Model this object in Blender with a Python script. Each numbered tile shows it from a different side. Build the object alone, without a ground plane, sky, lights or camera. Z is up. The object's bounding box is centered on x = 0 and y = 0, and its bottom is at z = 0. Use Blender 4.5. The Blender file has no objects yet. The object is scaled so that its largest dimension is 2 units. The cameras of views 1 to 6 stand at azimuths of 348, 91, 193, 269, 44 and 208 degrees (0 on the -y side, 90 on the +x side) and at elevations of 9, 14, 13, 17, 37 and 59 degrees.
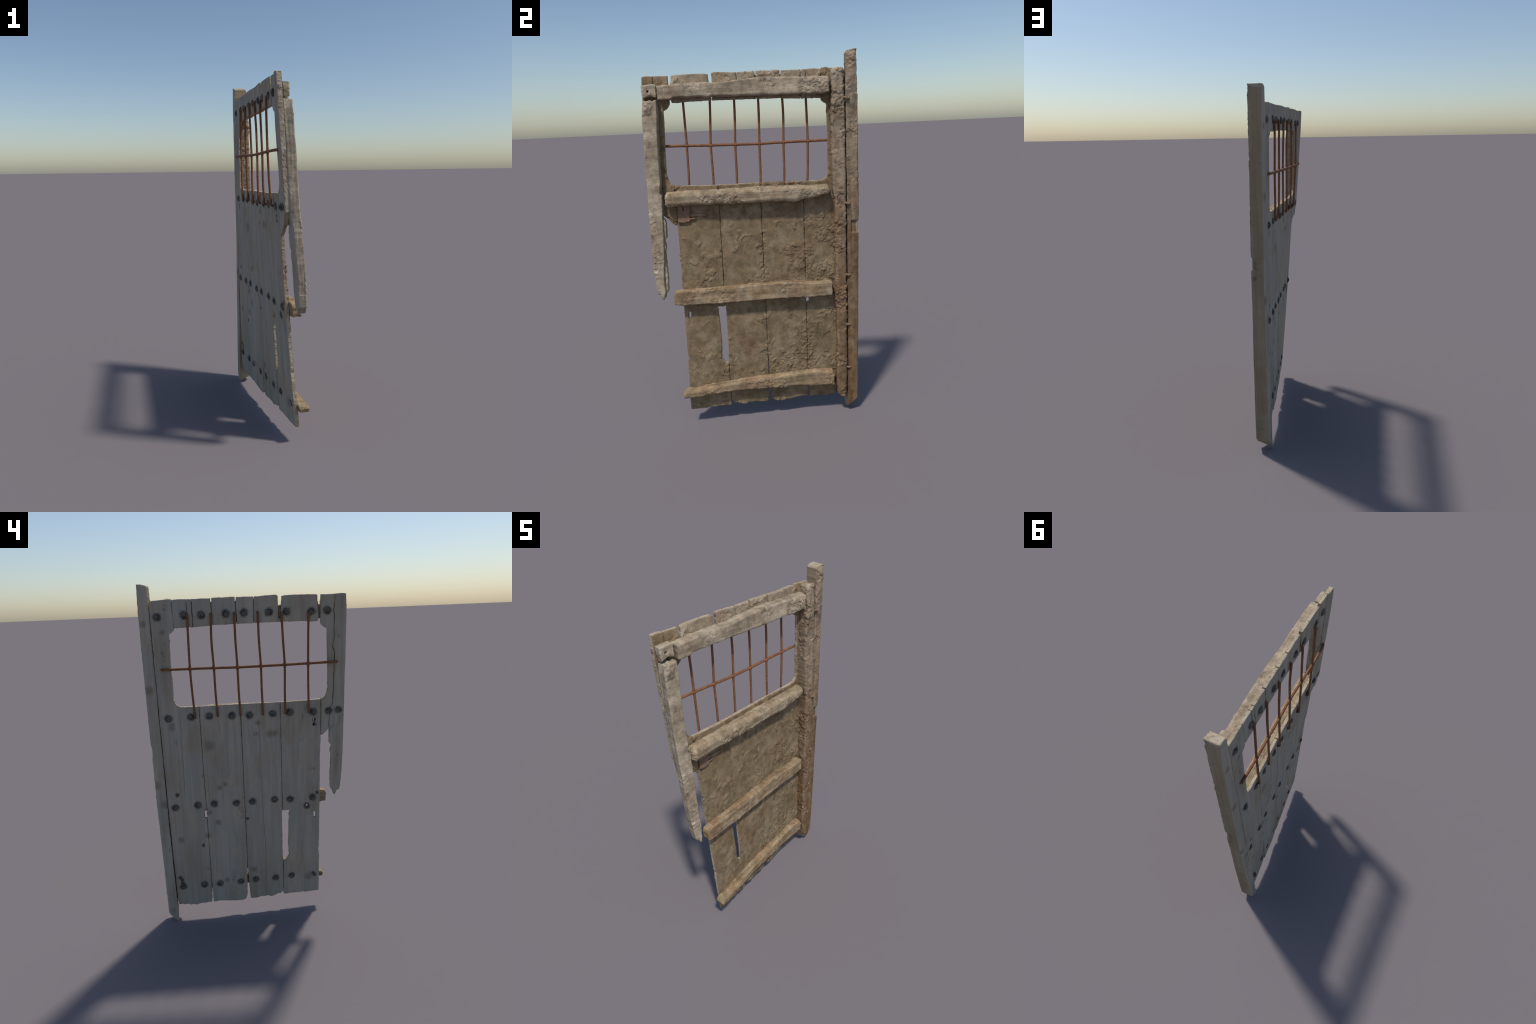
# Weathered plank door with a barred window, hung on a post.
# Everything but the post is laid out flat in (y, z, depth) and then bent by WARP,
# because the old door leaf is twisted: its free bottom corner leans out to +x.
import bpy, math
import numpy as np
from mathutils import Vector, Matrix

rng = np.random.RandomState(7)

# ------------------------------------------------------------------ the twist
def warp_x(y, z):
    t = 0.49 - y
    q = 2.0 - z
    return (-0.1015 + 0.024 * t + 0.003 * q + 0.0421 * t * q + 0.003 * q * q
            - 0.018 * t * t + 0.0086 * t * q * q + 0.009 * t * t * q)

# ------------------------------------------------------------------ noise
_perm = np.random.RandomState(11).permutation(256)
_perm = np.concatenate([_perm, _perm, _perm])
_grad = np.random.RandomState(12).normal(size=(256, 3))
_grad /= np.linalg.norm(_grad, axis=1)[:, None]

def noise(p):
    """Gradient noise, about -0.6 .. 0.6, p is (n, 3)."""
    i = np.floor(p).astype(int)
    f = p - i
    i &= 255
    u = f * f * f * (f * (f * 6 - 15) + 10)
    out = 0
    for dx in (0, 1):
        wx = u[:, 0] if dx else 1 - u[:, 0]
        for dy in (0, 1):
            wy = u[:, 1] if dy else 1 - u[:, 1]
            for dz in (0, 1):
                wz = u[:, 2] if dz else 1 - u[:, 2]
                h = _perm[_perm[_perm[i[:, 0] + dx] + i[:, 1] + dy] + i[:, 2] + dz]
                g = _grad[h]
                out = out + wx * wy * wz * ((f[:, 0] - dx) * g[:, 0]
                                            + (f[:, 1] - dy) * g[:, 1]
                                            + (f[:, 2] - dz) * g[:, 2])
    return out

def fbm(p, octaves=3):
    s, a = 0, 1.0
    for k in range(octaves):
        s = s + a * noise(p * (2 ** k) + 17.3 * k)
        a *= 0.5
    return s

def sstep(a, b, x):
    t = np.clip((x - a) / (b - a), 0, 1)
    return t * t * (3 - 2 * t)

# ------------------------------------------------------------------ reliefs (metres, outward)
def pts3(y, z, d, off):
    return np.stack([y + off, z - off * 0.7, d * 1.0 + off * 0.3], 1)

def flakes(p, scale, lo=0.0, edge=0.05):
    """Curled mud flakes: plateaus with steep, ragged borders."""
    w = np.stack([noise(p * scale * 1.7 + 3), noise(p * scale * 1.7 + 41), 0 * p[:, 0]], 1)
    n = fbm(p * scale + 0.5 * w, 2)
    return sstep(lo, lo + edge, n) * (0.65 + 0.9 * np.clip(n - lo, 0, .5))

def relief_mud_plank(y, z, d):
    p = pts3(y, z, d * 0, 2.0)
    base = 0.0014 * fbm(p * 9, 2) + 0.0008 * fbm(p * 34, 2)
    dens = 0.75 * fbm(p * 6.5 + 9, 3) - 0.16
    dens = dens + 0.20 * sstep(-0.15, 0.25, y) * (.5 + .5 * sstep(1.25, 1.05, z)) + 0.10 * sstep(0.32, 0.42, y)
    for zr, up in ((0.815, .045), (0.275, .05), (1.88, .06), (1.345, .03)):
        dens = dens + 0.22 * np.exp(-((z - zr - 0.015) / up) ** 2)
    for yj in (0.267, 0.037, -0.19):
        dens = dens + 0.10 * np.exp(-((y - yj) / 0.012) ** 2)
    m = sstep(-0.04, 0.22, dens)
    fine = flakes(p, 36, 0.03, 0.07) * 0.8 + flakes(p + 5, 75, 0.05, 0.10) * 0.5
    lone = flakes(p * np.array([1, .8, 1]) + 23, 24, 0.20 - .12 * np.clip(dens + .1, 0, .5), 0.035)
    return base + m * 0.0038 * (fine - 0.2) + 0.0040 * lone * sstep(-.15, .05, dens)

def relief_crust(amp=0.004, off=0.0, scale=38):
    def f(y, z, d):
        p = pts3(y, z, d, off)
        m = 0.12 + 1.15 * sstep(-0.12, 0.28, fbm(p * 8, 3))
        fl = flakes(p, scale * .8, -0.02, 0.09) + 0.6 * flakes(p + 9, scale * 1.9, 0.0, 0.12)
        return amp * (m * (fl - 0.6) + 0.45 * fbm(p * 12, 2))
    return f

def relief_worn(amp=0.004, off=0.0, axis='y'):
    """Weathered beam: long folds along the grain plus a few crusty scabs."""
    def f(y, z, d):
        p = pts3(y, z, d, off)
        s = np.array([3.0, 30.0, 30.0]) if axis == 'y' else np.array([30.0, 3.0, 30.0])
        grain = fbm(p * s, 3)
        lump = fbm(p * 11, 2)
        m = sstep(0.02, 0.22, fbm(p * 7 + 31, 2) + 0.05)
        fl = flakes(p, 48, -0.02, 0.14) + 0.5 * flakes(p + 7, 85, 0, 0.15)
        split = np.clip(.05 - np.abs(noise(p * s * np.array([.8, 1.1, 1.1]) + 77)), 0, .05) / .05
        return amp * (0.55 * grain + 0.8 * lump + m * 0.75 * (fl - 0.3) - .35 * split * sstep(-.1, .2, noise(p * 5 + 3))) - 0.0004
    return f

def relief_back(y, z, d):
    p = pts3(y, z, d * 0, 5.0)
    return 0.0009 * fbm(p * np.array([16, 3.0, 1]), 3) + 0.0012 * fbm(p * 4, 2)

def relief_side(y, z, d):
    p = pts3(y, z, d, 8.0)
    return 0.0020 * fbm(p * 34, 3) + 0.0020 * fbm(p * 105, 2)

def relief_smooth(y, z, d):
    p = pts3(y, z, d, 6.0)
    return 0.0016 * fbm(p * np.array([22, 2.5, 22]), 3) + 0.0015 * fbm(p * 6, 2)

def relief_long(y, z, d):
    p = pts3(y, z, d, 7.0)
    return 0.0034 * fbm(p * np.array([40, 2.2, 40]), 3) + 0.0022 * fbm(p * 9, 2)

def groove(line, depth, width):
    """Crack following a polyline (y at given z) cut into a relief."""
    ys = np.array([q[0] for q in line]); zs = np.array([q[1] for q in line])
    o = np.argsort(zs)
    def f(y, z):
        c = np.interp(z, zs[o], ys[o]) + 0.0012 * np.sin(z * 61) + 0.0008 * np.sin(z * 173)
        inside = sstep(zs.min() - .03, zs.min() + .01, z) * (1 - sstep(zs.max() - .01, zs.max() + .03, z))
        return -depth * inside * np.exp(-((y - c) / width) ** 2)
    return f

# ------------------------------------------------------------------ slab builder
def seg_dist(P, polys):
    best = np.full(len(P), 1e9); near = P.copy()
    for poly in polys:
        a = np.array(poly); b = np.roll(a, -1, 0)
        for k in range(len(a)):
            ab = b[k] - a[k]; L = ab @ ab
            if L < 1e-14:
                continue
            t = np.clip(((P - a[k]) @ ab) / L, 0, 1)
            q = a[k] + t[:, None] * ab
            dd = np.hypot(*(P - q).T)
            m = dd < best
            best[m] = dd[m]; near[m] = q[m]
    return best, near

def inside(P, polys):
    c = np.zeros(len(P), bool)
    for poly in polys:
        a = np.array(poly); b = np.roll(a, -1, 0)
        for k in range(len(a)):
            cond = (a[k, 1] > P[:, 1]) != (b[k, 1] > P[:, 1])
            with np.errstate(divide='ignore', invalid='ignore'):
                xi = (b[k, 0] - a[k, 0]) * (P[:, 1] - a[k, 1]) / (b[k, 1] - a[k, 1]) + a[k, 0]
            c ^= cond & (P[:, 0] < xi)
    return c

def roughen(poly, step, amp, seed):
    """Resample an outline and nibble at it."""
    a = np.array(poly, float); out = []
    for k in range(len(a)):
        p, q = a[k], a[(k + 1) % len(a)]
        n = max(1, int(np.hypot(*(q - p)) / step))
        for j in range(n):
            out.append(p + (q - p) * j / n)
    out = np.array(out)
    nx = fbm(np.stack([out[:, 0] * 38 + seed, out[:, 1] * 38, 0 * out[:, 0]], 1), 3)
    nz = fbm(np.stack([out[:, 0] * 38, out[:, 1] * 38 + seed, 0 * out[:, 0] + 9], 1), 3)
    return out + amp * np.stack([nx, nz], 1)

def const(v):
    return v if callable(v) else (lambda y, z: np.full(len(y), float(v)))

def slab(poly, d0, d1, res=0.0026, r_front=0.003, r_back=0.002, holes=(), rough=0.0009,
         front=relief_mud_plank, back=relief_back, side=relief_side, grooves=(),
         extra_y=(), seed=1.0, side_res=0.003, bend=warp_x, post=None):
    """A board or beam with the given outline in (y, z), between depths d0 and d1."""
    d0, d1 = const(d0), const(d1)
    outer = roughen(poly, 0.006, rough * 2.2, seed) if rough else np.array(poly, float)
    polys = [outer] + [np.array(h, float) for h in holes]
    lo, hi = outer.min(0) - 1e-4, outer.max(0) + 1e-4
    ny = max(2, int((hi[0] - lo[0]) / res)); nz = max(2, int((hi[1] - lo[1]) / res))
    gy = np.linspace(lo[0], hi[0], ny + 1); gz = np.linspace(lo[1], hi[1], nz + 1)
    if len(extra_y):
        gy = np.unique(np.round(np.concatenate([gy, extra_y]), 6))
        keep = np.concatenate([[True], np.diff(gy) > 0.0006]); gy = gy[keep]
        ny = len(gy) - 1
    cy, cz = (gy[1:] + gy[:-1]) / 2, (gz[1:] + gz[:-1]) / 2
    C = np.stack(np.meshgrid(cy, cz, indexing='ij'), -1).reshape(-1, 2)
    cell = inside(C, polys).reshape(ny, nz)
    V = np.stack(np.meshgrid(gy, gz, indexing='ij'), -1).reshape(-1, 2)
    cnt = np.zeros((ny + 1, nz + 1), int)
    for a in (0, 1):
        for b in (0, 1):
            cnt[a:a + ny, b:b + nz] += cell
    cnt = cnt.reshape(-1)
    used = cnt > 0
    bound = used & (cnt < 4)
    dist, near = seg_dist(V, polys)
    V[bound] = near[bound]; dist[bound] = 0
    idx = -np.ones(len(V), int); idx[used] = np.arange(used.sum())
    P = V[used]; D = dist[used]; n = len(P)
    y, z = P[:, 0], P[:, 1]
    def drop(r):
        k = np.clip(r - D, 0, r)
        return r - np.sqrt(np.maximum(r * r - k * k, 0))
    th = d1(y, z) - d0(y, z)
    df = d1(y, z) - np.minimum(drop(r_front), th * 0.48)
    db = d0(y, z) + np.minimum(drop(r_back), th * 0.48)
    gr = 0
    for g in grooves:
        gr = gr + g(y, z)
    co = [np.stack([df, y, z], 1), np.stack([db, y, z], 1)]
    kind = [np.zeros(n, int), np.ones(n, int)]
    gid = np.arange((ny + 1) * (nz + 1)).reshape(ny + 1, nz + 1)
    i, j = np.nonzero(cell)
    q = np.stack([gid[i, j], gid[i + 1, j], gid[i + 1, j + 1], gid[i, j + 1]], 1)
    q = idx[q]
    faces = [q, q[:, ::-1] + n]
    mats = [np.zeros(len(q), int), np.ones(len(q), int)]
    # side walls
    e = np.concatenate([q[:, [0, 1]], q[:, [1, 2]], q[:, [2, 3]], q[:, [3, 0]]])
    key = set(map(tuple, e.tolist()))
    be = np.array([t for t in map(tuple, e.tolist()) if (t[1], t[0]) not in key])
    bv = np.unique(be)
    nl = max(1, int(np.max(th) / side_res))
    rows = [bv]; base = 2 * n
    for k in range(1, nl):
        f = k / nl
        rows.append(np.arange(base, base + len(bv)))
        co.append(np.stack([df[bv] * (1 - f) + db[bv] * f, y[bv], z[bv]], 1))
        kind.append(np.full(len(bv), 2)); base += len(bv)
    rows.append(bv + n)
    pos = {v: k for k, v in enumerate(bv.tolist())}
    ea = np.array([pos[v] for v in be[:, 0]]); eb = np.array([pos[v] for v in be[:, 1]])
    for k in range(nl):
        faces.append(np.stack([rows[k][eb], rows[k][ea], rows[k + 1][ea], rows[k + 1][eb]], 1))
        mats.append(np.full(len(be), 2))
    co = np.concatenate(co); kind = np.concatenate(kind)
    faces = np.concatenate(faces); mats = np.concatenate(mats)
    # displace along the normals
    nrm = normals(co, faces)
    amt = np.zeros(len(co))
    for k, fn in enumerate((front, back, side)):
        m = kind == k
        amt[m] = fn(co[m, 1], co[m, 2], co[m, 0])
    amt[n:2 * n] += gr if not np.isscalar(gr) else 0
    co = co + nrm * amt[:, None]
    if post is not None:
        co = post(co)
    if bend is not None:
        co[:, 0] += bend(co[:, 1], co[:, 2])
    return co, faces, mats

def normals(co, faces):
    a, b, c, d = (co[faces[:, k]] for k in range(4))
    fn = np.cross(c - a, d - b)
    nr = np.zeros_like(co)
    for k in range(4):
        np.add.at(nr, faces[:, k], fn)
    return nr / np.maximum(np.linalg.norm(nr, axis=1), 1e-12)[:, None]

def join(parts):
    co, fa, ma, base = [], [], [], 0
    for c, f, m in parts:
        co.append(c); fa.append(f + base); ma.append(m); base += len(c)
    return np.concatenate(co), np.concatenate(fa), np.concatenate(ma)

def mesh_object(name, data, materials, parent, sharp=None):
    co, faces, mats = data
    me = bpy.data.meshes.new(name)
    me.vertices.add(len(co)); me.vertices.foreach_set('co', co.astype(np.float32).ravel())
    nf = len(faces); k = faces.shape[1]
    me.loops.add(nf * k); me.loops.foreach_set('vertex_index', faces.astype(np.int32).ravel())
    me.polygons.add(nf)
    me.polygons.foreach_set('loop_start', np.arange(0, nf * k, k, dtype=np.int32))
    me.polygons.foreach_set('material_index', mats.astype(np.int32))
    me.polygons.foreach_set('use_smooth', np.ones(nf, bool))
    me.update(); me.validate()
    for m in materials:
        me.materials.append(m)
    ob = bpy.data.objects.new(name, me)
    bpy.context.scene.collection.objects.link(ob)
    ob.parent = parent
    return ob

# ------------------------------------------------------------------ materials
class Mat:
    def __init__(self, name):
        self.m = bpy.data.materials.new(name); self.m.use_nodes = True
        self.t = self.m.node_tree; self.t.nodes.clear()
        self.out = self.t.nodes.new('ShaderNodeOutputMaterial')
        self.b = self.t.nodes.new('ShaderNodeBsdfPrincipled')
        self.t.links.new(self.b.outputs[0], self.out.inputs[0])
        self.co = self.t.nodes.new('ShaderNodeTexCoord').outputs['Object']
    def new(self, kind, **kw):
        n = self.t.nodes.new(kind)
        for k, v in kw.items():
            setattr(n, k, v)
        return n
    def put(self, sock, v):
        if isinstance(v, bpy.types.NodeSocket):
            self.t.links.new(v, sock)
        else:
            sock.default_value = v
    def mapped(self, scale, loc=(0, 0, 0)):
        n = self.new('ShaderNodeMapping')
        self.put(n.inputs['Vector'], self.co)
        n.inputs['Scale'].default_value = scale; n.inputs['Location'].default_value = loc
        return n.outputs[0]
    def noise(self, scale, detail=4, rough=0.55, vec=None, dist=0.0):
        n = self.new('ShaderNodeTexNoise')
        self.put(n.inputs['Vector'], vec if vec is not None else self.co)
        n.inputs['Scale'].default_value = scale; n.inputs['Detail'].default_value = detail
        n.inputs['Roughness'].default_value = rough; n.inputs['Distortion'].default_value = dist
        return n.outputs['Fac']
    def ramp(self, fac, a, b, lo=0.0, hi=1.0):
        n = self.new('ShaderNodeMapRange'); n.interpolation_type = 'SMOOTHSTEP'
        self.put(n.inputs['Value'], fac)
        n.inputs['From Min'].default_value = a; n.inputs['From Max'].default_value = b
        n.inputs['To Min'].default_value = lo; n.inputs['To Max'].default_value = hi
        return n.outputs[0]
    def mix(self, fac, a, b, mode='MIX'):
        n = self.new('ShaderNodeMix', data_type='RGBA', blend_type=mode)
        self.put(n.inputs[0], fac)
        for s, v in ((n.inputs[6], a), (n.inputs[7], b)):
            self.put(s, (*v, 1) if isinstance(v, tuple) and len(v) == 3 else v)
        return n.outputs[2]
    def math(self, op, a, b=None):
        n = self.new('ShaderNodeMath', operation=op)
        self.put(n.inputs[0], a)
        if b is not None:
            self.put(n.inputs[1], b)
        return n.outputs[0]
    def finish(self, colour, rough=0.9, bump=None, strength=0.3, distance=0.002, spec=0.2, metallic=0.0):
        self.put(self.b.inputs['Base Color'], colour)
        self.put(self.b.inputs['Roughness'], rough)
        self.b.inputs['Specular IOR Level'].default_value = spec
        self.b.inputs['Metallic'].default_value = metallic
        if bump is not None:
            n = self.new('ShaderNodeBump')
            n.inputs['Strength'].default_value = strength; n.inputs['Distance'].default_value = distance
            self.put(n.inputs['Height'], bump)
            self.t.links.new(n.outputs[0], self.b.inputs['Normal'])
        return self.m

def mud_material(name, base, pale, warm, green, grain=None, dark=0.62, loc=(0, 0, 0), soaked=None):
    """Sun-dried mud and dust over old timber."""
    M = Mat(name)
    v = M.mapped((1, 1, 1), loc)
    col = M.mix(M.ramp(M.noise(9, 4, vec=v), .38, .66), base, pale)
    col = M.mix(M.ramp(M.noise(5.5, 4, vec=M.mapped((1, 1, .7), (3 + loc[0], 1, 2))), .50, .70, 0, .65), col, warm)
    col = M.mix(M.ramp(M.noise(7, 3, vec=M.mapped((1, 1, 1), (9, 4 + loc[1], 7))), .53, .70, 0, .6), col, green)
    if soaked is not None:          # rust-brown mud washed over the lower part, ragged upper border
        low_a, low_b, z_hi, z_lo = soaked
        sep = M.new('ShaderNodeSeparateXYZ'); M.put(sep.inputs[0], M.co)
        wave = M.math('MULTIPLY', M.math('SUBTRACT', M.noise(3.5, 4, .6), .5), 1.4)
        m = M.ramp(M.math('ADD', sep.outputs['Z'], wave), z_lo, z_hi, 1.0, 0.0)
        m = M.math('MULTIPLY', m, M.ramp(M.noise(11, 4, .6, vec=M.mapped((1, 1, .5), (6, 1, 1))), .30, .55, .35, 1.0))
        col = M.mix(m, col, M.mix(M.ramp(M.noise(12, 4), .4, .6), low_a, low_b))
    blot = M.ramp(M.noise(26, 4, .6, vec=v), .35, .62, dark + .12, 1.06)
    spot = M.ramp(M.noise(13, 6, .65, vec=M.mapped((1, 1, 1), (1, 8, 3))), .30, .42, dark, 1.0)
    fine = M.ramp(M.noise(170, 3, .6, vec=v), .25, .75, .86, 1.12)
    k = M.math('MULTIPLY', M.math('MULTIPLY', blot, spot), fine)
    if grain is not None:
        g = M.noise(1.0, 5, .6, vec=M.mapped(grain))
        k = M.math('MULTIPLY', k, M.ramp(g, .30, .65, .74, 1.10))
    col = M.mix(1.0, col, k, 'MULTIPLY')
    h = M.math('ADD', M.noise(210, 4, .65, vec=v), M.math('MULTIPLY', M.noise(70, 4, .6, vec=v), 1.3))
    return M.finish(col, 0.95, h, 0.55, 0.0022, 0.1)

def nearest(M, spots):
    """Smallest scaled distance to a list of (y, z, radius) marks on the back face."""
    out = None
    for (y, z, r) in spots:
        n = M.new('ShaderNodeVectorMath', operation='DISTANCE')
        M.put(n.inputs[0], M.mapped_yz)
        n.inputs[1].default_value = (0, y, z)
        d = M.math('MULTIPLY', n.outputs['Value'], 1.0 / r)
        out = d if out is None else M.math('MINIMUM', out, d)
    return out

GREY_TONES = ((.404, .345, .276), (.372, .344, .298), (.345, .274, .203), (.358, .330, .262))
BROWN_TONES = ((.325, .245, .158), (.345, .272, .192), (.290, .198, .120), (.305, .243, .160))

def grey_material(name, spots, smears, tones=GREY_TONES):
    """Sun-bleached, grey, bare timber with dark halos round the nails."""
    M = Mat(name)
    M.mapped_yz = M.mapped((0, 1, 1))
    wob = M.new('ShaderNodeVectorMath', operation='ADD')
    nz = M.new('ShaderNodeTexNoise'); M.put(nz.inputs['Vector'], M.mapped_yz)
    nz.inputs['Scale'].default_value = 60
    sc = M.new('ShaderNodeVectorMath', operation='MULTIPLY_ADD')
    M.put(sc.inputs[0], nz.outputs['Color']); sc.inputs[1].default_value = (0, .016, .016); sc.inputs[2].default_value = (0, -.008, -.008)
    M.put(wob.inputs[0], M.mapped_yz); M.put(wob.inputs[1], sc.outputs[0])
    M.mapped_yz = wob.outputs[0]
    grey, blue, brown, green = tones
    col = M.mix(M.ramp(M.noise(7, 4), .40, .62), grey, blue)
    col = M.mix(M.ramp(M.noise(4.5, 4, vec=M.mapped((1, 1, .55), (4, 1, 2))), .48, .68, 0, .75), col, brown)
    col = M.mix(M.ramp(M.noise(6, 3, vec=M.mapped((1, 1, .6), (2, 7, 5))), .50, .68, 0, .7), col, green)
    streak = M.ramp(M.noise(1.0, 5, .6, vec=M.mapped((60, 60, 2.6))), .30, .66, .90, 1.05)
    broad = M.ramp(M.noise(1.0, 3, .5, vec=M.mapped((14, 14, 1.6))), .32, .66, .90, 1.05)
    speck = M.ramp(M.noise(13, 5, .7, vec=M.mapped((1, 1, .8), (5, 5, 1))), .27, .40, .62, 1.0)
    k = M.math('MULTIPLY', M.math('MULTIPLY', streak, broad), speck)
    col = M.mix(1.0, col, k, 'MULTIPLY')
    if spots:
        halo = M.ramp(nearest(M, spots), .55, 1.5, .85, 0.0)
        col = M.mix(halo, col, (.035, .036, .040))
    if smears:
        halo = M.ramp(nearest(M, smears), .2, 1.3, .55, 0.0)
        col = M.mix(halo, col, (.14, .105, .075))
    h = M.math('ADD', M.noise(1.0, 5, .6, vec=M.mapped((220, 220, 9))), M.noise(120, 3))
    return M.finish(col, 0.9, h, 0.28, 0.0015, 0.15)

def edge_material(name, a, b, c):
    """Broken and sawn edges: dry pale timber with splits."""
    M = Mat(name)
    col = M.mix(M.ramp(M.noise(16, 5), .36, .64), a, b)
    col = M.mix(M.ramp(M.noise(8, 4, vec=M.mapped((1, 1, 1), (3, 3, 3))), .52, .66, 0, .7), col, c)
    crack = M.ramp(M.noise(48, 7, .75, dist=.6), .36, .47, .38, 1.0)
    col = M.mix(1.0, col, crack, 'MULTIPLY')
    h = M.noise(140, 5, .65)
    return M.finish(col, 0.95, h, 0.6, 0.0025, 0.1)

def iron_material(name, a, b, c, rough=0.8):
    M = Mat(name)
    col = M.mix(M.ramp(M.noise(40, 5, .65), .36, .64), a, b)
    col = M.mix(M.ramp(M.noise(90, 4, .6, vec=M.mapped((1, 1, 1), (2, 2, 2))), .50, .68), col, c)
    h = M.noise(260, 4, .6)
    return M.finish(col, rough, h, 0.4, 0.0012, 0.3)

NAIL_ROWS = (
    (1.836, (.453, .312, .220, .091, -.006, -.138, -.231, -.364, -.449)),
    (1.289, (.441, .314, .214, .087, -.012, -.144, -.239, -.372, -.462, -.517)),
    (0.759, (.446, .315, .218, .087, -.009, -.141, -.235, -.372)),
    (0.227, (.442, .313, .215, .085, -.009, -.135, -.239)))
nails = []
for zr, row in NAIL_ROWS:
    for yn in row:
        nails.append((yn, zr + rng.uniform(-.004, .004)))

spots = [(y, z, .021) for y, z in nails]
spots += [(.300, .495, .010), (.026, .650, .010), (-.399, .787, .010), (-.337, .704, .020),
          (-.378, 1.240, .010), (-.379, 1.212, .010),
          (.430, .835, .012), (.455, .290, .012), (.444, .275, .012), (.446, .255, .013), (-.379, .226, .012), (-.386, .212, .010)]
smears = [(.425, 1.250, .020), (.427, 1.235, .022), (.428, .545, .022), (-.125, 1.172, .026), (-.150, 1.170, .022),
          (.225, 1.12, .040), (.20, .64, .022), (.27, .56, .024), (.18, .86, .020), (.15, .88, .018), (-.345, .205, .03), (-.365, .225, .02),
          (.432, 1.755, .018), (.0, .30, .022), (.17, .245, .020), (-.06, 1.24, .02)]

MUD = mud_material('dried_mud', (.216, .155, .091), (.276, .209, .131), (.210, .131, .078), (.180, .143, .080))
MUD_PALE = mud_material('dusty_timber', (.345, .275, .193), (.440, .365, .265), (.340, .245, .172), (.300, .262, .182), grain=(30, 3, 30), loc=(2, 0, 0))
MUD_SIDE = mud_material('bare_timber_side', (.330, .275, .200), (.410, .350, .262), (.310, .240, .172), (.295, .268, .195), grain=(46, 46, 2.6), loc=(4, 0, 0))
MUD_TOP = mud_material('rain_washed_mud', (.290, .228, .155), (.360, .296, .212), (.280, .195, .130), (.245, .210, .140), loc=(6, 0, 0))
MUD_LOG = mud_material('dusty_log', (.315, .236, .152), (.430, .345, .240), (.310, .207, .132), (.270, .226, .143), grain=(26, 3, 26), loc=(3, 0, 0))
MUD_WARM = mud_material('dusty_brown_timber', (.305, .214, .124), (.370, .286, .188), (.300, .180, .106), (.225, .174, .094), grain=(34, 3, 34), loc=(5, 0, 0))
MUD_STILE = mud_material('crusted_timber', (.305, .236, .164), (.365, .296, .214), (.290, .190, .122), (.252, .226, .162), dark=.6, loc=(7, 0, 0),
                         soaked=((.205, .138, .080), (.225, .130, .072), 2.00, .80))
MUD_POST = mud_material('crusted_post_timber', (.315, .246, .174), (.370, .300, .218), (.290, .195, .126), (.255, .232, .168), grain=(30, 30, 2.5), dark=.6, loc=(8, 0, 0),
                        soaked=((.215, .143, .084), (.200, .122, .066), 2.05, .90))
GREY = grey_material('bleached_grey_timber', spots, smears)
POST_BROWN = grey_material('brown_post_timber', [], [], BROWN_TONES)
POST_GREY = grey_material('bleached_post_timber', [], [(.53, 1.80, .02), (.53, 1.45, .03), (.545, .9, .03), (.50, .78, .03)])
EDGE = edge_material('dry_broken_edge', (.375, .305, .215), (.440, .370, .272), (.32, .235, .155))
RUST = iron_material('rusty_iron', (.190, .080, .036), (.240, .106, .048), (.128, .054, .028))
PLATE = iron_material('rusted_lock_iron', (.255, .150, .098), (.205, .125, .082), (.17, .108, .075))
STAPLE = iron_material('muddy_staple_iron', (.245, .160, .100), (.205, .130, .080), (.26, .150, .088))
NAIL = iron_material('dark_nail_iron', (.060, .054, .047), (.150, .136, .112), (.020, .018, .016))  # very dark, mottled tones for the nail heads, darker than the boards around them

# ------------------------------------------------------------------ the door
door = bpy.data.objects.new('wooden_door', None)
bpy.context.scene.collection.objects.link(door)
door['label'] = 'weathered plank door with barred window, hung on a post'
door['category'] = 'door'

T = 0.0210            # plank thickness
plank_mats = [MUD, GREY, EDGE]

def plank(poly, **kw):
    kw.setdefault('seed', rng.uniform(0, 90))
    d0 = rng.uniform(-.0008, .0010)
    poly = [(y, z - .004 if z < .2 else z) for y, z in poly]
    d1 = T + rng.uniform(-.001, .0012)
    bow, thin = kw.pop('bow', None), kw.pop('thin', None)
    lo = (lambda y, z: d0 + bow(y, z)) if bow else d0
    hi = (lambda y, z: d1 - thin(y, z)) if thin else d1
    mats = kw.pop('mats', plank_mats)
    return mesh_object('plank', slab(poly, lo, hi, **kw), mats, door)

# hanging-side plank: full height, window shoulder and corner cut out of it
plank([(.482, .135), (.484, .25), (.486, .45), (.488, .70), (.489, .95), (.490, 1.3), (.490, 1.90), (.484, 1.914),
       (.455, 1.917), (.41, 1.920), (.376, 1.921), (.373, 1.912), (.372, 1.86), (.370, 1.835), (.369, 1.779),
       (.372, 1.764), (.378, 1.757), (.386, 1.751), (.395, 1.747), (.400, 1.740), (.399, 1.704), (.402, 1.6),
       (.401, 1.448), (.403, 1.393), (.397, 1.375), (.388, 1.363), (.378, 1.355), (.367, 1.350), (.269, 1.350),
       (.268, 1.0), (.268, .72), (.282, .717), (.284, .688), (.279, .674), (.268, .674), (.2675, .45), (.267, .30),
       (.2685, .19), (.275, .100), (.299, .101), (.317, .097), (.323, .101), (.347, .099), (.365, .092), (.391, .100),
       (.406, .096), (.417, .106), (.435, .105), (.449, .106), (.475, .121)],
      grooves=[groove([(.371, 1.35), (.376, 1.295), (.375, 1.26), (.379, 1.18), (.381, 1.03), (.384, .82)], .0035, .0016)],
      extra_y=np.arange(.368, .387, .0012))
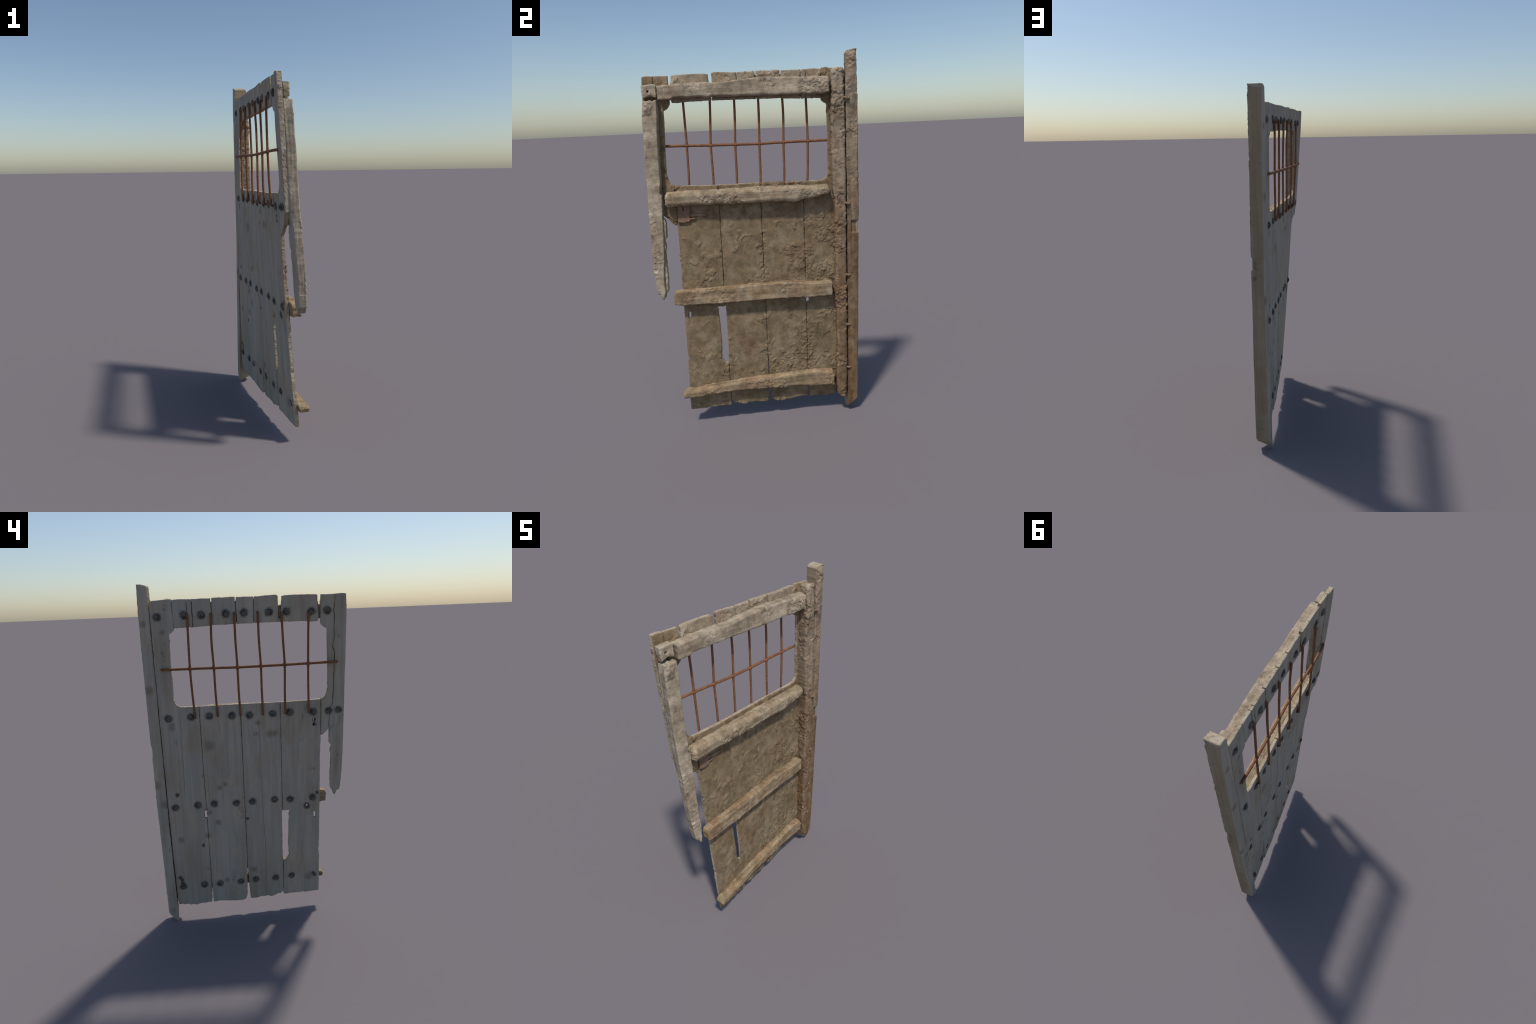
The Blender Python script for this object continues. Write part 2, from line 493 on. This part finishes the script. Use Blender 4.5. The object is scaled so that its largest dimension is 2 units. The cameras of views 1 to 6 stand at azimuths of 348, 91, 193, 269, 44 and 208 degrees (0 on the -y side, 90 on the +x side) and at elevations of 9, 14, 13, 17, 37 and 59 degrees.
# wide plank
plank([(.2655, 1.350), (.037 + .0025, 1.352), (.0385, 1.0), (.0385, .6), (.0385, .40), (.0425, .29), (.045, .20), (.050, .117),
       (.061, .096), (.082, .091), (.119, .092), (.17, .099), (.23, .106), (.254, .101), (.2625, .106), (.2635, .19), (.2652, .30), (.2655, .8)],
      bow=lambda y, z: -.005 * sstep(.5, .2, z),
      grooves=[groove([(.163, 1.35), (.164, 1.27), (.162, 1.20)], .0035, .0016)], extra_y=np.arange(.158, .169, .0012))
# wide plank with a long drying crack
plank([(.0345, 1.352), (-.186, 1.351), (-.1865, 1.0), (-.185, .65), (-.1835, .40), (-.184, .20), (-.182, .124), (-.164, .107),
       (-.149, .109), (-.118, .093), (-.099, .094), (-.081, .104), (-.068, .099), (-.04, .102), (-.019, .096), (.012, .095),
       (.028, .099), (.030, .128), (.033, .206), (.0358, .303), (.0368, .41), (.0365, .8)],
      bow=lambda y, z: -.004 * sstep(.5, .2, z), thin=lambda y, z: .001 * np.exp(-((y - (-.186)) / .030) ** 2) * sstep(.33, .38, z) * sstep(.70, .66, z),
      grooves=[groove([(-.053, 1.35), (-.052, 1.297), (-.061, 1.236), (-.065, 1.15), (-.064, .99), (-.069, .70), (-.079, .46),
                       (-.076, .29), (-.071, .10)], .0035, .0016),
               groove([(-.026, 1.35), (-.024, 1.20)], .002, .0014), groove([(-.136, .70), (-.137, .59)], .002, .0014)],
      extra_y=np.arange(-.083, -.048, .0012))
# lock-side plank: long hole, slot, nail hole
star = [(-.337 + .007 * math.cos(a), .706 + .009 * math.sin(a)) for a in np.linspace(0, 2 * math.pi, 10)[:-1]]
plank([(-.1885, 1.351), (-.314, 1.354), (-.416, 1.358), (-.4175, 1.142), (-.416, 1.073), (-.414, .966), (-.415, .87), (-.414, .582),
       (-.414, .431), (-.4095, .401), (-.415, .359), (-.416, .109), (-.413, .096), (-.321, .093), (-.308, .100), (-.296, .095),
       (-.236, .099), (-.195, .096), (-.186, .102), (-.1865, .346), (-.203, .352), (-.215, .365), (-.228, .378), (-.222, .417),
       (-.219, .467), (-.222, .55), (-.224, .599), (-.228, .663), (-.234, .685), (-.1885, .684)],
      thin=lambda y, z: .001 * np.exp(-((y - (-.225)) / .030) ** 2) * sstep(.33, .38, z) * sstep(.70, .66, z),
      holes=[[(-.378, .664), (-.391, .662), (-.392, .625), (-.378, .626)], star,
             [(-.375, 1.249), (-.382, 1.249), (-.3835, 1.240), (-.381, 1.229), (-.384, 1.216), (-.382, 1.204), (-.376, 1.204), (-.374, 1.216), (-.377, 1.229), (-.3735, 1.240)]],
      grooves=[groove([(-.366, .90), (-.368, .76)], .002, .0014), groove([(-.318, .30), (-.323, .10)], .003, .003)])
# narrow lock-side plank, split along its length, broken off below the window
crack = [(-.487, 1.916), (-.486, 1.865), (-.482, 1.836), (-.487, 1.792), (-.485, 1.743), (-.487, 1.693), (-.477, 1.645),
         (-.490, 1.621), (-.489, 1.55), (-.487, 1.406), (-.482, 1.33), (-.4655, 1.30), (-.4645, 1.242), (-.4645, 1.186)]
plank([(-.413, 1.916)] + [(-.413, 1.782), (-.416, 1.768), (-.421, 1.761), (-.427, 1.755), (-.440, 1.7465), (-.447, 1.745), (-.448, 1.719),
       (-.451, 1.618), (-.455, 1.5), (-.4565, 1.42), (-.455, 1.408), (-.446, 1.384), (-.435, 1.371), (-.4205, 1.359),
       (-.4200, 1.146), (-.431, 1.152), (-.446, 1.162), (-.456, 1.175)] + crack[::-1])
plank([(y - .0028, z) for y, z in crack] +
      [(-.484, 1.200), (-.503, 1.204), (-.514, 1.228), (-.519, 1.256), (-.532, 1.262), (-.548, 1.272), (-.550, 1.60), (-.550, 1.84), (-.546, 1.915), (-.52, 1.918)],
      bow=lambda y, z: -.007 * sstep(-.48, -.51, y))
# short planks above the window
for poly in (
        [(.3705, 1.917), (.335, 1.919), (.297, 1.918), (.2965, 1.85), (.292, 1.777), (.330, 1.776), (.366, 1.776), (.3695, 1.84)],
        [(.2935, 1.918), (.269, 1.917), (.270, 1.776), (.2895, 1.777), (.294, 1.85)],
        [(.265, 1.917), (.168, 1.918), (.1675, 1.85), (.1695, 1.780), (.266, 1.776)],
        [(.162, 1.919), (.10, 1.9205), (.040, 1.921), (.038, 1.783), (.110, 1.782), (.166, 1.783), (.163, 1.85)],
        [(.034, 1.920), (-.02, 1.919), (-.058, 1.918), (-.0565, 1.784), (.0, 1.784), (.034, 1.783)],
        [(-.0615, 1.918), (-.08, 1.918), (-.117, 1.922), (-.180, 1.923), (-.186, 1.917), (-.188, 1.786), (-.12, 1.785), (-.059, 1.784)],
        [(-.207, 1.914), (-.215, 1.917), (-.237, 1.919), (-.30, 1.919), (-.390, 1.918), (-.396, 1.912), (-.397, 1.86), (-.402, 1.795), (-.397, 1.783), (-.30, 1.785), (-.199, 1.787)]):
    plank(poly, r_front=.004, mats=[MUD_TOP, GREY, EDGE])

# loose tongues that close the joints between planks
def tongue_strip(y0, y1, z0, z1):
    w = .0055
    return slab([(y0 - w, z0), (y0 + w, z0), (y1 + w, z1), (y1 - w, z1)], .006, .0125, rough=0, r_front=.0008, r_back=.0008,
                front=relief_side, back=relief_side, res=.004)
tongues = [tongue_strip(*a) for a in ((.2665, .267, .205, .672), (.267, .267, .722, 1.345), (.0405, .0375, .31, .6), (.0375, .037, .6, 1.345), (-.1855, -.185, .13, .343), (-.1875, -.1875, .688, 1.345),
                                      (-.4185, -.4185, 1.15, 1.353), (.3705, .3715, 1.785, 1.90), (.2935, .2955, 1.785, 1.90), (.2675, .267, 1.785, 1.90),
                                      (.167, .165, 1.785, 1.90), (.037, .037, 1.79, 1.90), (-.0575, -.0597, 1.79, 1.905))]
mesh_object('joint_tongue', join(tongues), [MUD] * 3, door)['kind'] = 'stuff'

# ------------------------------------------------------------------ rails
def rail(poly, d1, mats, r=.010, amp=.004, seed=1.0, r_back=.004, d0=.0195):
    rel = relief_worn(amp, seed)
    return mesh_object('rail', slab(poly, d0, d1, r_front=r, r_back=r_back, rough=.0016, front=rel, back=relief_smooth,
                                    side=rel, seed=seed, side_res=.003), mats, door)

pale = [MUD_PALE, MUD_PALE, MUD_PALE]; warm = [MUD_WARM, MUD_WARM, MUD_WARM]
rail([(-.462, 1.863), (-.425, 1.868), (-.386, 1.868), (-.352, 1.871), (-.270, 1.873), (-.207, 1.872), (-.183, 1.869), (-.135, 1.870),
      (-.092, 1.874), (-.06, 1.880), (.023, 1.884), (.152, 1.884), (.254, 1.881), (.401, 1.877), (.409, 1.870), (.412, 1.797),
      (.378, 1.795), (.257, 1.795), (.16, 1.796), (0, 1.799), (-.097, 1.801), (-.182, 1.805), (-.205, 1.802), (-.275, 1.805),
      (-.316, 1.803), (-.382, 1.804), (-.395, 1.795), (-.463, 1.797)],
     lambda y, z: .074 - .001 * sstep(-.1, .4, y), pale, r=.009, amp=.0038, seed=21)
end = slab([(-.546, 1.870), (-.518, 1.873), (-.482, 1.876), (-.4675, 1.869), (-.4685, 1.806), (-.485, 1.812), (-.500, 1.816), (-.531, 1.809), (-.542, 1.803)],
           .022, .056, r_front=.006, holes=[[(-.519, 1.843), (-.510, 1.844), (-.508, 1.838), (-.517, 1.836)]], front=relief_worn(.003, 3.3), back=relief_smooth, side=relief_worn(.002, 3.3))
mesh_object('tenon', end, pale, door)
rail([(-.466, 1.316), (-.455, 1.327), (-.376, 1.331), (-.25, 1.331), (-.154, 1.331), (-.01, 1.335), (.131, 1.333), (.267, 1.331),
      (.392, 1.329), (.406, 1.316), (.410, 1.295), (.402, 1.281), (.364, 1.275), (.335, 1.268), (.303, 1.259), (.276, 1.262), (.214, 1.248),
      (.139, 1.251), (.06, 1.255), (-.022, 1.250), (-.168, 1.255), (-.268, 1.254), (-.343, 1.255), (-.456, 1.252), (-.468, 1.264)],
     .081, [MUD_LOG] * 3, r=.024, amp=.0042, seed=4, r_back=.008)
rail([(-.450, .792), (-.436, .795), (-.415, .797), (-.358, .796), (-.253, .796), (-.148, .801), (-.048, .805), (.05, .808), (.15, .809), (.229, .806),
      (.269, .800), (.322, .795), (.386, .796), (.410, .795), (.413, .780), (.412, .728), (.407, .718), (.264, .717), (.118, .720),
      (-.050, .718), (-.202, .715), (-.318, .716), (-.406, .717), (-.453, .722), (-.458, .740), (-.459, .771)],
     .071, warm, r=.007, amp=.0034, seed=33)
rail([(-.446, .205), (-.440, .216), (-.424, .225), (-.406, .229), (-.369, .225), (-.350, .229), (-.309, .237), (-.255, .241), (-.179, .246),
      (-.092, .254), (-.010, .260), (.040, .260), (.126, .265), (.265, .269), (.321, .268), (.408, .262), (.417, .235), (.418, .174),
      (.357, .177), (.260, .183), (.163, .190), (.136, .183), (.040, .191), (-.025, .194), (-.119, .198), (-.173, .196), (-.227, .196),
      (-.288, .193), (-.334, .184), (-.403, .184), (-.441, .186)],
     lambda y, z: np.interp(y, [-.44, 0, .2, .4], [.080, .068, .066, .073]), warm, r=.014, amp=.0036, seed=52, r_back=.008)

# ------------------------------------------------------------------ stiles
rel = relief_worn(.0036, 61, 'z')
free = slab([(-.541, 1.794), (-.530, 1.797), (-.522, 1.792), (-.505, 1.797), (-.492, 1.789), (-.480, 1.799), (-.471, 1.794), (-.472, 1.712),
             (-.478, 1.627), (-.480, 1.52), (-.481, 1.42), (-.483, 1.36), (-.490, 1.328), (-.480, 1.312), (-.480, 1.247), (-.484, 1.197),
             (-.486, 1.1), (-.490, 1.0), (-.497, .919), (-.500, .841), (-.496, .801), (-.503, .764), (-.511, .755), (-.518, .765),
             (-.523, .785), (-.536, .787), (-.541, .796), (-.548, .857), (-.5515, .922), (-.5545, 1.03), (-.554, 1.175), (-.553, 1.45), (-.551, 1.63),
             (-.549, 1.715)],
            lambda y, z: .018 + .009 * sstep(1.26, 1.18, z), lambda y, z: .068 + .003 * sstep(1.4, 1.0, z), r_front=.004, r_back=.003, rough=.0008, front=rel, back=relief_smooth, side=relief_long,
            seed=61, side_res=.003)
splinter = slab([(-.471, 1.164), (-.478, 1.186), (-.492, 1.196), (-.52, 1.19), (-.535, 1.15), (-.538, 1.0), (-.540, .86), (-.540, .797), (-.517, .792), (-.490, .793), (-.484, .807),
                 (-.481, .854), (-.484, .953), (-.485, 1.007), (-.480, 1.038), (-.485, 1.073), (-.475, 1.088), (-.472, 1.121)],
                .027, .058, r_front=.004, rough=.0017, front=rel, back=relief_smooth, side=relief_crust(.003, 6.6), seed=8)
mesh_object('stile', join([free, splinter]), [MUD_PALE, GREY, MUD_SIDE], door)

hang_poly = [(y + (.006 + .005 * float(sstep(1.40, 1.15, z)) if y < .425 and z < 1.85 else 0), z) for y, z in [(.419, 1.906), (.430, 1.913), (.443, 1.915), (.460, 1.914), (.477, 1.911), (.485, 1.902), (.487, 1.88), (.485, 1.815), (.4895, 1.745),
             (.4905, 1.5), (.4905, 1.0), (.4905, .6), (.4905, .267), (.486, .131), (.478, .094), (.449, .099), (.432, .118), (.421, .130), (.419, .185),
             (.415, .246), (.422, .305), (.422, .44), (.421, .585), (.420, .67), (.414, .754), (.420, .836), (.419, .909), (.420, 1.043),
             (.414, 1.122), (.420, 1.173), (.419, 1.25), (.413, 1.30), (.412, 1.45), (.411, 1.687), (.412, 1.748), (.417, 1.788), (.412, 1.841)]]
mesh_object('stile', slab(hang_poly, .0195, lambda y, z: .070 + .011 * np.interp(z, [.2, 1.3, 1.9], [.75, 1, 0]), r_front=.013, rough=.0012, front=relief_crust(.0044, 2.2), back=relief_smooth,
                          side=relief_crust(.003, 2.2), seed=70, side_res=.003), [MUD_STILE, GREY, MUD_STILE], door)

# ------------------------------------------------------------------ post (straight, not twisted)
def post_relief(y, z, d):
    p = pts3(y, z, d, 4.4)
    top = relief_crust(.0030, 3.1)(y, z, d) * (0.2 + .8 * sstep(1.1, 1.7, z))
    low = .0030 * fbm(p * np.array([40, 2.5, 40]), 3)
    notch = -.012 * sstep(1.066, 1.072, z) * (1 - sstep(1.128, 1.138, z)) * sstep(.510, .517, y)
    bead = -.004 * np.exp(-((y - .5155) / .003) ** 2) * (1 - sstep(1.25, 1.4, z)) * sstep(.85, .95, z)
    return top + low + notch + bead

def post_shape(co):
    z = co[:, 2]
    f = np.clip((co[:, 0] + .103) / .077, 0, 1)                 # 0 back, 1 front
    co[:, 2] = z + .032 * f * np.clip(1 - z / .16, 0, 1)         # foot cut askew
    co[:, 0] += (.007 * np.exp(-((z - 1.0) / .55) ** 2)) * (1 - f)
    co[:, 1] += f * (.004 * sstep(1.9, 1.4, z))
    co[:, 1] += -(1 - f) * .004 * sstep(.9, .3, z)
    return co

post_poly = [(.489, -.002), (.503, .006), (.520, .024), (.538, .046), (.546, .062), (.549, .25), (.5515, .8), (.5525, 1.064), (.5485, 1.075),
             (.5485, 1.126), (.5525, 1.137), (.552, 1.7), (.549, 1.9), (.5455, 1.997), (.540, 2.0), (.520, 1.999), (.498, 1.993), (.4925, 1.986), (.492, 1.6),
             (.4925, 1.0), (.4925, .4), (.490, .1), (.486, .04)]
post_data = slab(post_poly, -.104, lambda y, z: -.0265 + .003 * sstep(1.3, 1.0, z), r_front=.004, r_back=.006, rough=.0012, front=post_relief,
                         back=relief_smooth, side=relief_smooth, seed=77, side_res=.003, bend=None, post=post_shape)
mid = post_data[0][post_data[1]].mean(1)
post_data[2][(post_data[2] == 2) & (mid[:, 2] > 1.982)] = 3          # sawn head
mesh_object('post', post_data, [MUD_POST, POST_GREY, POST_BROWN, EDGE], door)

# ------------------------------------------------------------------ tubes: window bars, staples
def tube(path, radius, seg=12, squash=None):
    P = np.array(path, float); n = len(P)
    tan = np.gradient(P, axis=0); tan /= np.linalg.norm(tan, axis=1)[:, None]
    ref = np.array([1.0, 0.02, 0.01])
    u = np.cross(tan, ref); u /= np.linalg.norm(u, axis=1)[:, None]
    v = np.cross(tan, u)
    rad = np.full(n, radius) if np.isscalar(radius) else np.array(radius)
    a = np.linspace(0, 2 * math.pi, seg, endpoint=False)
    co = (P[:, None, :] + rad[:, None, None] * (np.cos(a)[None, :, None] * u[:, None, :] + np.sin(a)[None, :, None] * v[:, None, :])).reshape(-1, 3)
    co = np.concatenate([co, P[:1], P[-1:]])
    f = []
    for i in range(n - 1):
        for k in range(seg):
            k2 = (k + 1) % seg
            f.append((i * seg + k, i * seg + k2, (i + 1) * seg + k2, (i + 1) * seg + k))
    f = np.array(f)
    c0, c1 = n * seg, n * seg + 1
    caps = [(c0, (k + 1) % seg, k, k) for k in range(seg)] + [(c1, (n - 1) * seg + k, (n - 1) * seg + (k + 1) % seg, (n - 1) * seg + (k + 1) % seg) for k in range(seg)]
    return co, f, caps

def tube_object(name, path, radius, mat, parent, seg=12):
    co, f, caps = tube(path, radius, seg)
    me = bpy.data.meshes.new(name)
    me.from_pydata(co.tolist(), [], [tuple(q) for q in f.tolist()] + [tuple(c[:3]) for c in caps])
    me.polygons.foreach_set('use_smooth', np.ones(len(me.polygons), bool))
    me.materials.append(mat)
    ob = bpy.data.objects.new(name, me)
    bpy.context.scene.collection.objects.link(ob)
    ob.parent = parent
    return ob

def through(points, n):
    """Smooth path through hand-placed points (Catmull-Rom)."""
    p = np.array(points, float)
    p = np.concatenate([2 * p[:1] - p[1:2], p, 2 * p[-1:] - p[-2:-1]])
    out = []
    m = len(p) - 3
    for s in np.linspace(0, m - 1e-6, n):
        i = int(s); t = s - i
        a, b, c, d = p[i:i + 4]
        out.append(.5 * (2 * b + (c - a) * t + (2 * a - 5 * b + 4 * c - d) * t * t + (3 * b - a - 3 * c + d) * t ** 3))
    return np.array(out)

# window bars: (y, x) at the top end, upper middle, cross bar and foot; some are bent
bars = (((.295, -.103), (.297, -.1025), (.299, -.1000), (.291, -.0960)), ((.171, -.0995), (.174, -.0980), (.170, -.0950), (.166, -.0875)),
        ((.047, -.0990), (.046, -.0940), (.042, -.0895), (.038, -.0855)), ((-.078, -.0960), (-.080, -.0880), (-.086, -.0850), (-.089, -.0805)),
        ((-.204, -.0945), (-.209, -.0910), (-.216, -.0870), (-.214, -.0785)), ((-.346, -.0960), (-.345, -.0935), (-.344, -.0890), (-.347, -.0740)))
cross_z = (1.559, 1.558, 1.556, 1.557, 1.559, 1.562)
for k, (a, b, c, e) in enumerate(bars):
    top = 1.842 if k < 4 else 1.834
    pts = [(a[1] + .012, a[0], top), (a[1] + .003, a[0], top - .006), (a[1], a[0] - .001, top - .022), (b[1], b[0], 1.70), (c[1], c[0], cross_z[k]),
           ((c[1] + e[1]) / 2 - .001, (c[0] + e[0]) / 2 + .001, 1.42), (e[1] - .001, e[0], 1.312), (e[1] + .001, e[0], 1.294), (e[1] + .013, e[0], 1.287)]
    path = through(pts, 70)
    r = .0062 * (1 + .08 * noise(np.stack([np.arange(70) * .31, np.full(70, k * 7.7), np.zeros(70)], 1)))
    r = r + .0022 * np.exp(-((path[:, 2] - cross_z[k]) / .009) ** 2)
    tube_object('window_bar', path, r, RUST, door)
pts = [(-.090, .456, 1.560), (-.101, .450, 1.5595), (-.104, .435, 1.5592)] + [(c[1] - .001, c[0], z) for (_, _, c, _), z in zip(bars, cross_z)] + \
      [(-.0885, -.440, 1.5635), (-.085, -.490, 1.564), (-.076, -.501, 1.5642), (-.066, -.505, 1.5645)]
path = through(pts, 220)
r = np.full(220, .0072)
for _, _, c, _ in bars:
    r = r + .0028 * np.exp(-((path[:, 1] - c[0]) / .009) ** 2)
tube_object('cross_bar', path, r, RUST, door, 14)

# staples that tie the hanging stile to the post
for k, zz in enumerate((1.766, 1.229, .834, .543, .281)):
    x0 = -.030
    s = rng.uniform(.85, 1.15)
    pts = [(x0 - .006, .478, zz - .004), (x0 + .004, .481, zz), (x0 + .011 * s, .487, zz + .003), (x0 + .013 * s, .495, zz - .001),
           (x0 + .010 * s, .503, zz - .003), (x0 + .003, .509, zz), (x0 - .008, .511, zz + .003)]
    path = through(pts, 26)
    r = .0055 * (1 + .35 * noise(np.stack([np.arange(26) * .3, np.full(26, 3.1 * k), np.zeros(26)], 1)))
    tube_object('staple', path, r, STAPLE, door, 10)

# ------------------------------------------------------------------ nail heads
def nail_mesh(seed):
    nr, na = 9, 22
    v, f = [], []
    st = np.random.RandomState(seed)
    ph = st.uniform(0, 6.28, 3)
    for i in range(nr + 1):
        t = i / nr
        rad = .0168 * math.sin(t * math.pi / 2) ** .9
        h = .0115 * (math.cos(t * math.pi / 2)) ** .85
        for j in range(na):
            a = 2 * math.pi * j / na
            k = 1 + .07 * math.cos(2 * a + ph[0]) + .05 * math.cos(4 * a + ph[1])
            dent = 1 - .12 * max(0, math.cos(a - ph[2])) * math.sin(t * math.pi)
            v.append((-h * dent + (.003 if i == nr else 0), rad * k * math.cos(a), rad * k * math.sin(a)))
    for i in range(nr):
        for j in range(na):
            j2 = (j + 1) % na
            f.append((i * na + j, i * na + j2, (i + 1) * na + j2, (i + 1) * na + j))
    me = bpy.data.meshes.new('nail_head')
    me.from_pydata(v, [], f)
    me.polygons.foreach_set('use_smooth', np.ones(len(f), bool))
    me.materials.append(NAIL)
    me.update()
    return me

nail_meshes = [nail_mesh(s) for s in range(5)]
for k, (y, z) in enumerate(nails):
    ob = bpy.data.objects.new('nail_head', nail_meshes[k % 5])
    bpy.context.scene.collection.objects.link(ob)
    ob.parent = door
    e = .002
    gy = float(warp_x(y + e, z) - warp_x(y - e, z)) / (2 * e)
    gz = float(warp_x(y, z + e) - warp_x(y, z - e)) / (2 * e)
    nrm = Vector((1, -gy, -gz)).normalized()
    q = Vector((1, 0, 0)).rotation_difference(nrm).to_matrix().to_4x4()
    s = rng.uniform(.86, 1.12)
    ob.matrix_world = (Matrix.Translation((float(warp_x(y, z)) + .0005, y, z)) @ q @ Matrix.Rotation(rng.uniform(0, 6.28), 4, 'X')
                       @ Matrix.Diagonal((rng.uniform(.8, 1.15), s, s, 1)))

# ------------------------------------------------------------------ lock
lock_rel = lambda y, z, d: .0006 * fbm(pts3(y, z, d, 1.0) * 40, 2)
lock = slab([(-.411, 1.262), (-.345, 1.262), (-.346, 1.21), (-.347, 1.170), (-.356, 1.163), (-.366, 1.166), (-.371, 1.161), (-.384, 1.160), (-.398, 1.162), (-.411, 1.165)],
            T - .001, .034, r_front=.0015, rough=.0012, front=lock_rel, back=lock_rel, side=lock_rel, holes=[[(-.3815, 1.250), (-.3775, 1.250), (-.378, 1.236), (-.376, 1.226), (-.383, 1.226), (-.381, 1.236)]], res=.0022)
mesh_object('lock_plate', lock, [PLATE] * 3, door)
bolt = slab([(-.348, 1.207), (-.30, 1.206), (-.258, 1.204), (-.254, 1.196), (-.258, 1.188), (-.30, 1.189), (-.348, 1.190)], T - .001, .029, r_front=.003,
            front=lock_rel, back=lock_rel, side=lock_rel)
mesh_object('lock_bolt', bolt, [MUD] * 3, door)
tongue = slab([(-.349, 1.183), (-.330, 1.184), (-.320, 1.188), (-.316, 1.182), (-.321, 1.178), (-.335, 1.177), (-.349, 1.174)], T - .001, .033, r_front=.002,
              front=lock_rel, back=lock_rel, side=lock_rel, res=.002)
mesh_object('lock_bolt', tongue, [PLATE] * 3, door)
case = slab([(-.470, 1.262), (-.413, 1.262), (-.413, 1.170), (-.440, 1.172), (-.452, 1.190), (-.470, 1.196)], T - .001, .026, r_front=.002, rough=.002,
            front=lock_rel, back=lock_rel, side=lock_rel)
mesh_object('lock_case', case, [MUD] * 3, door)
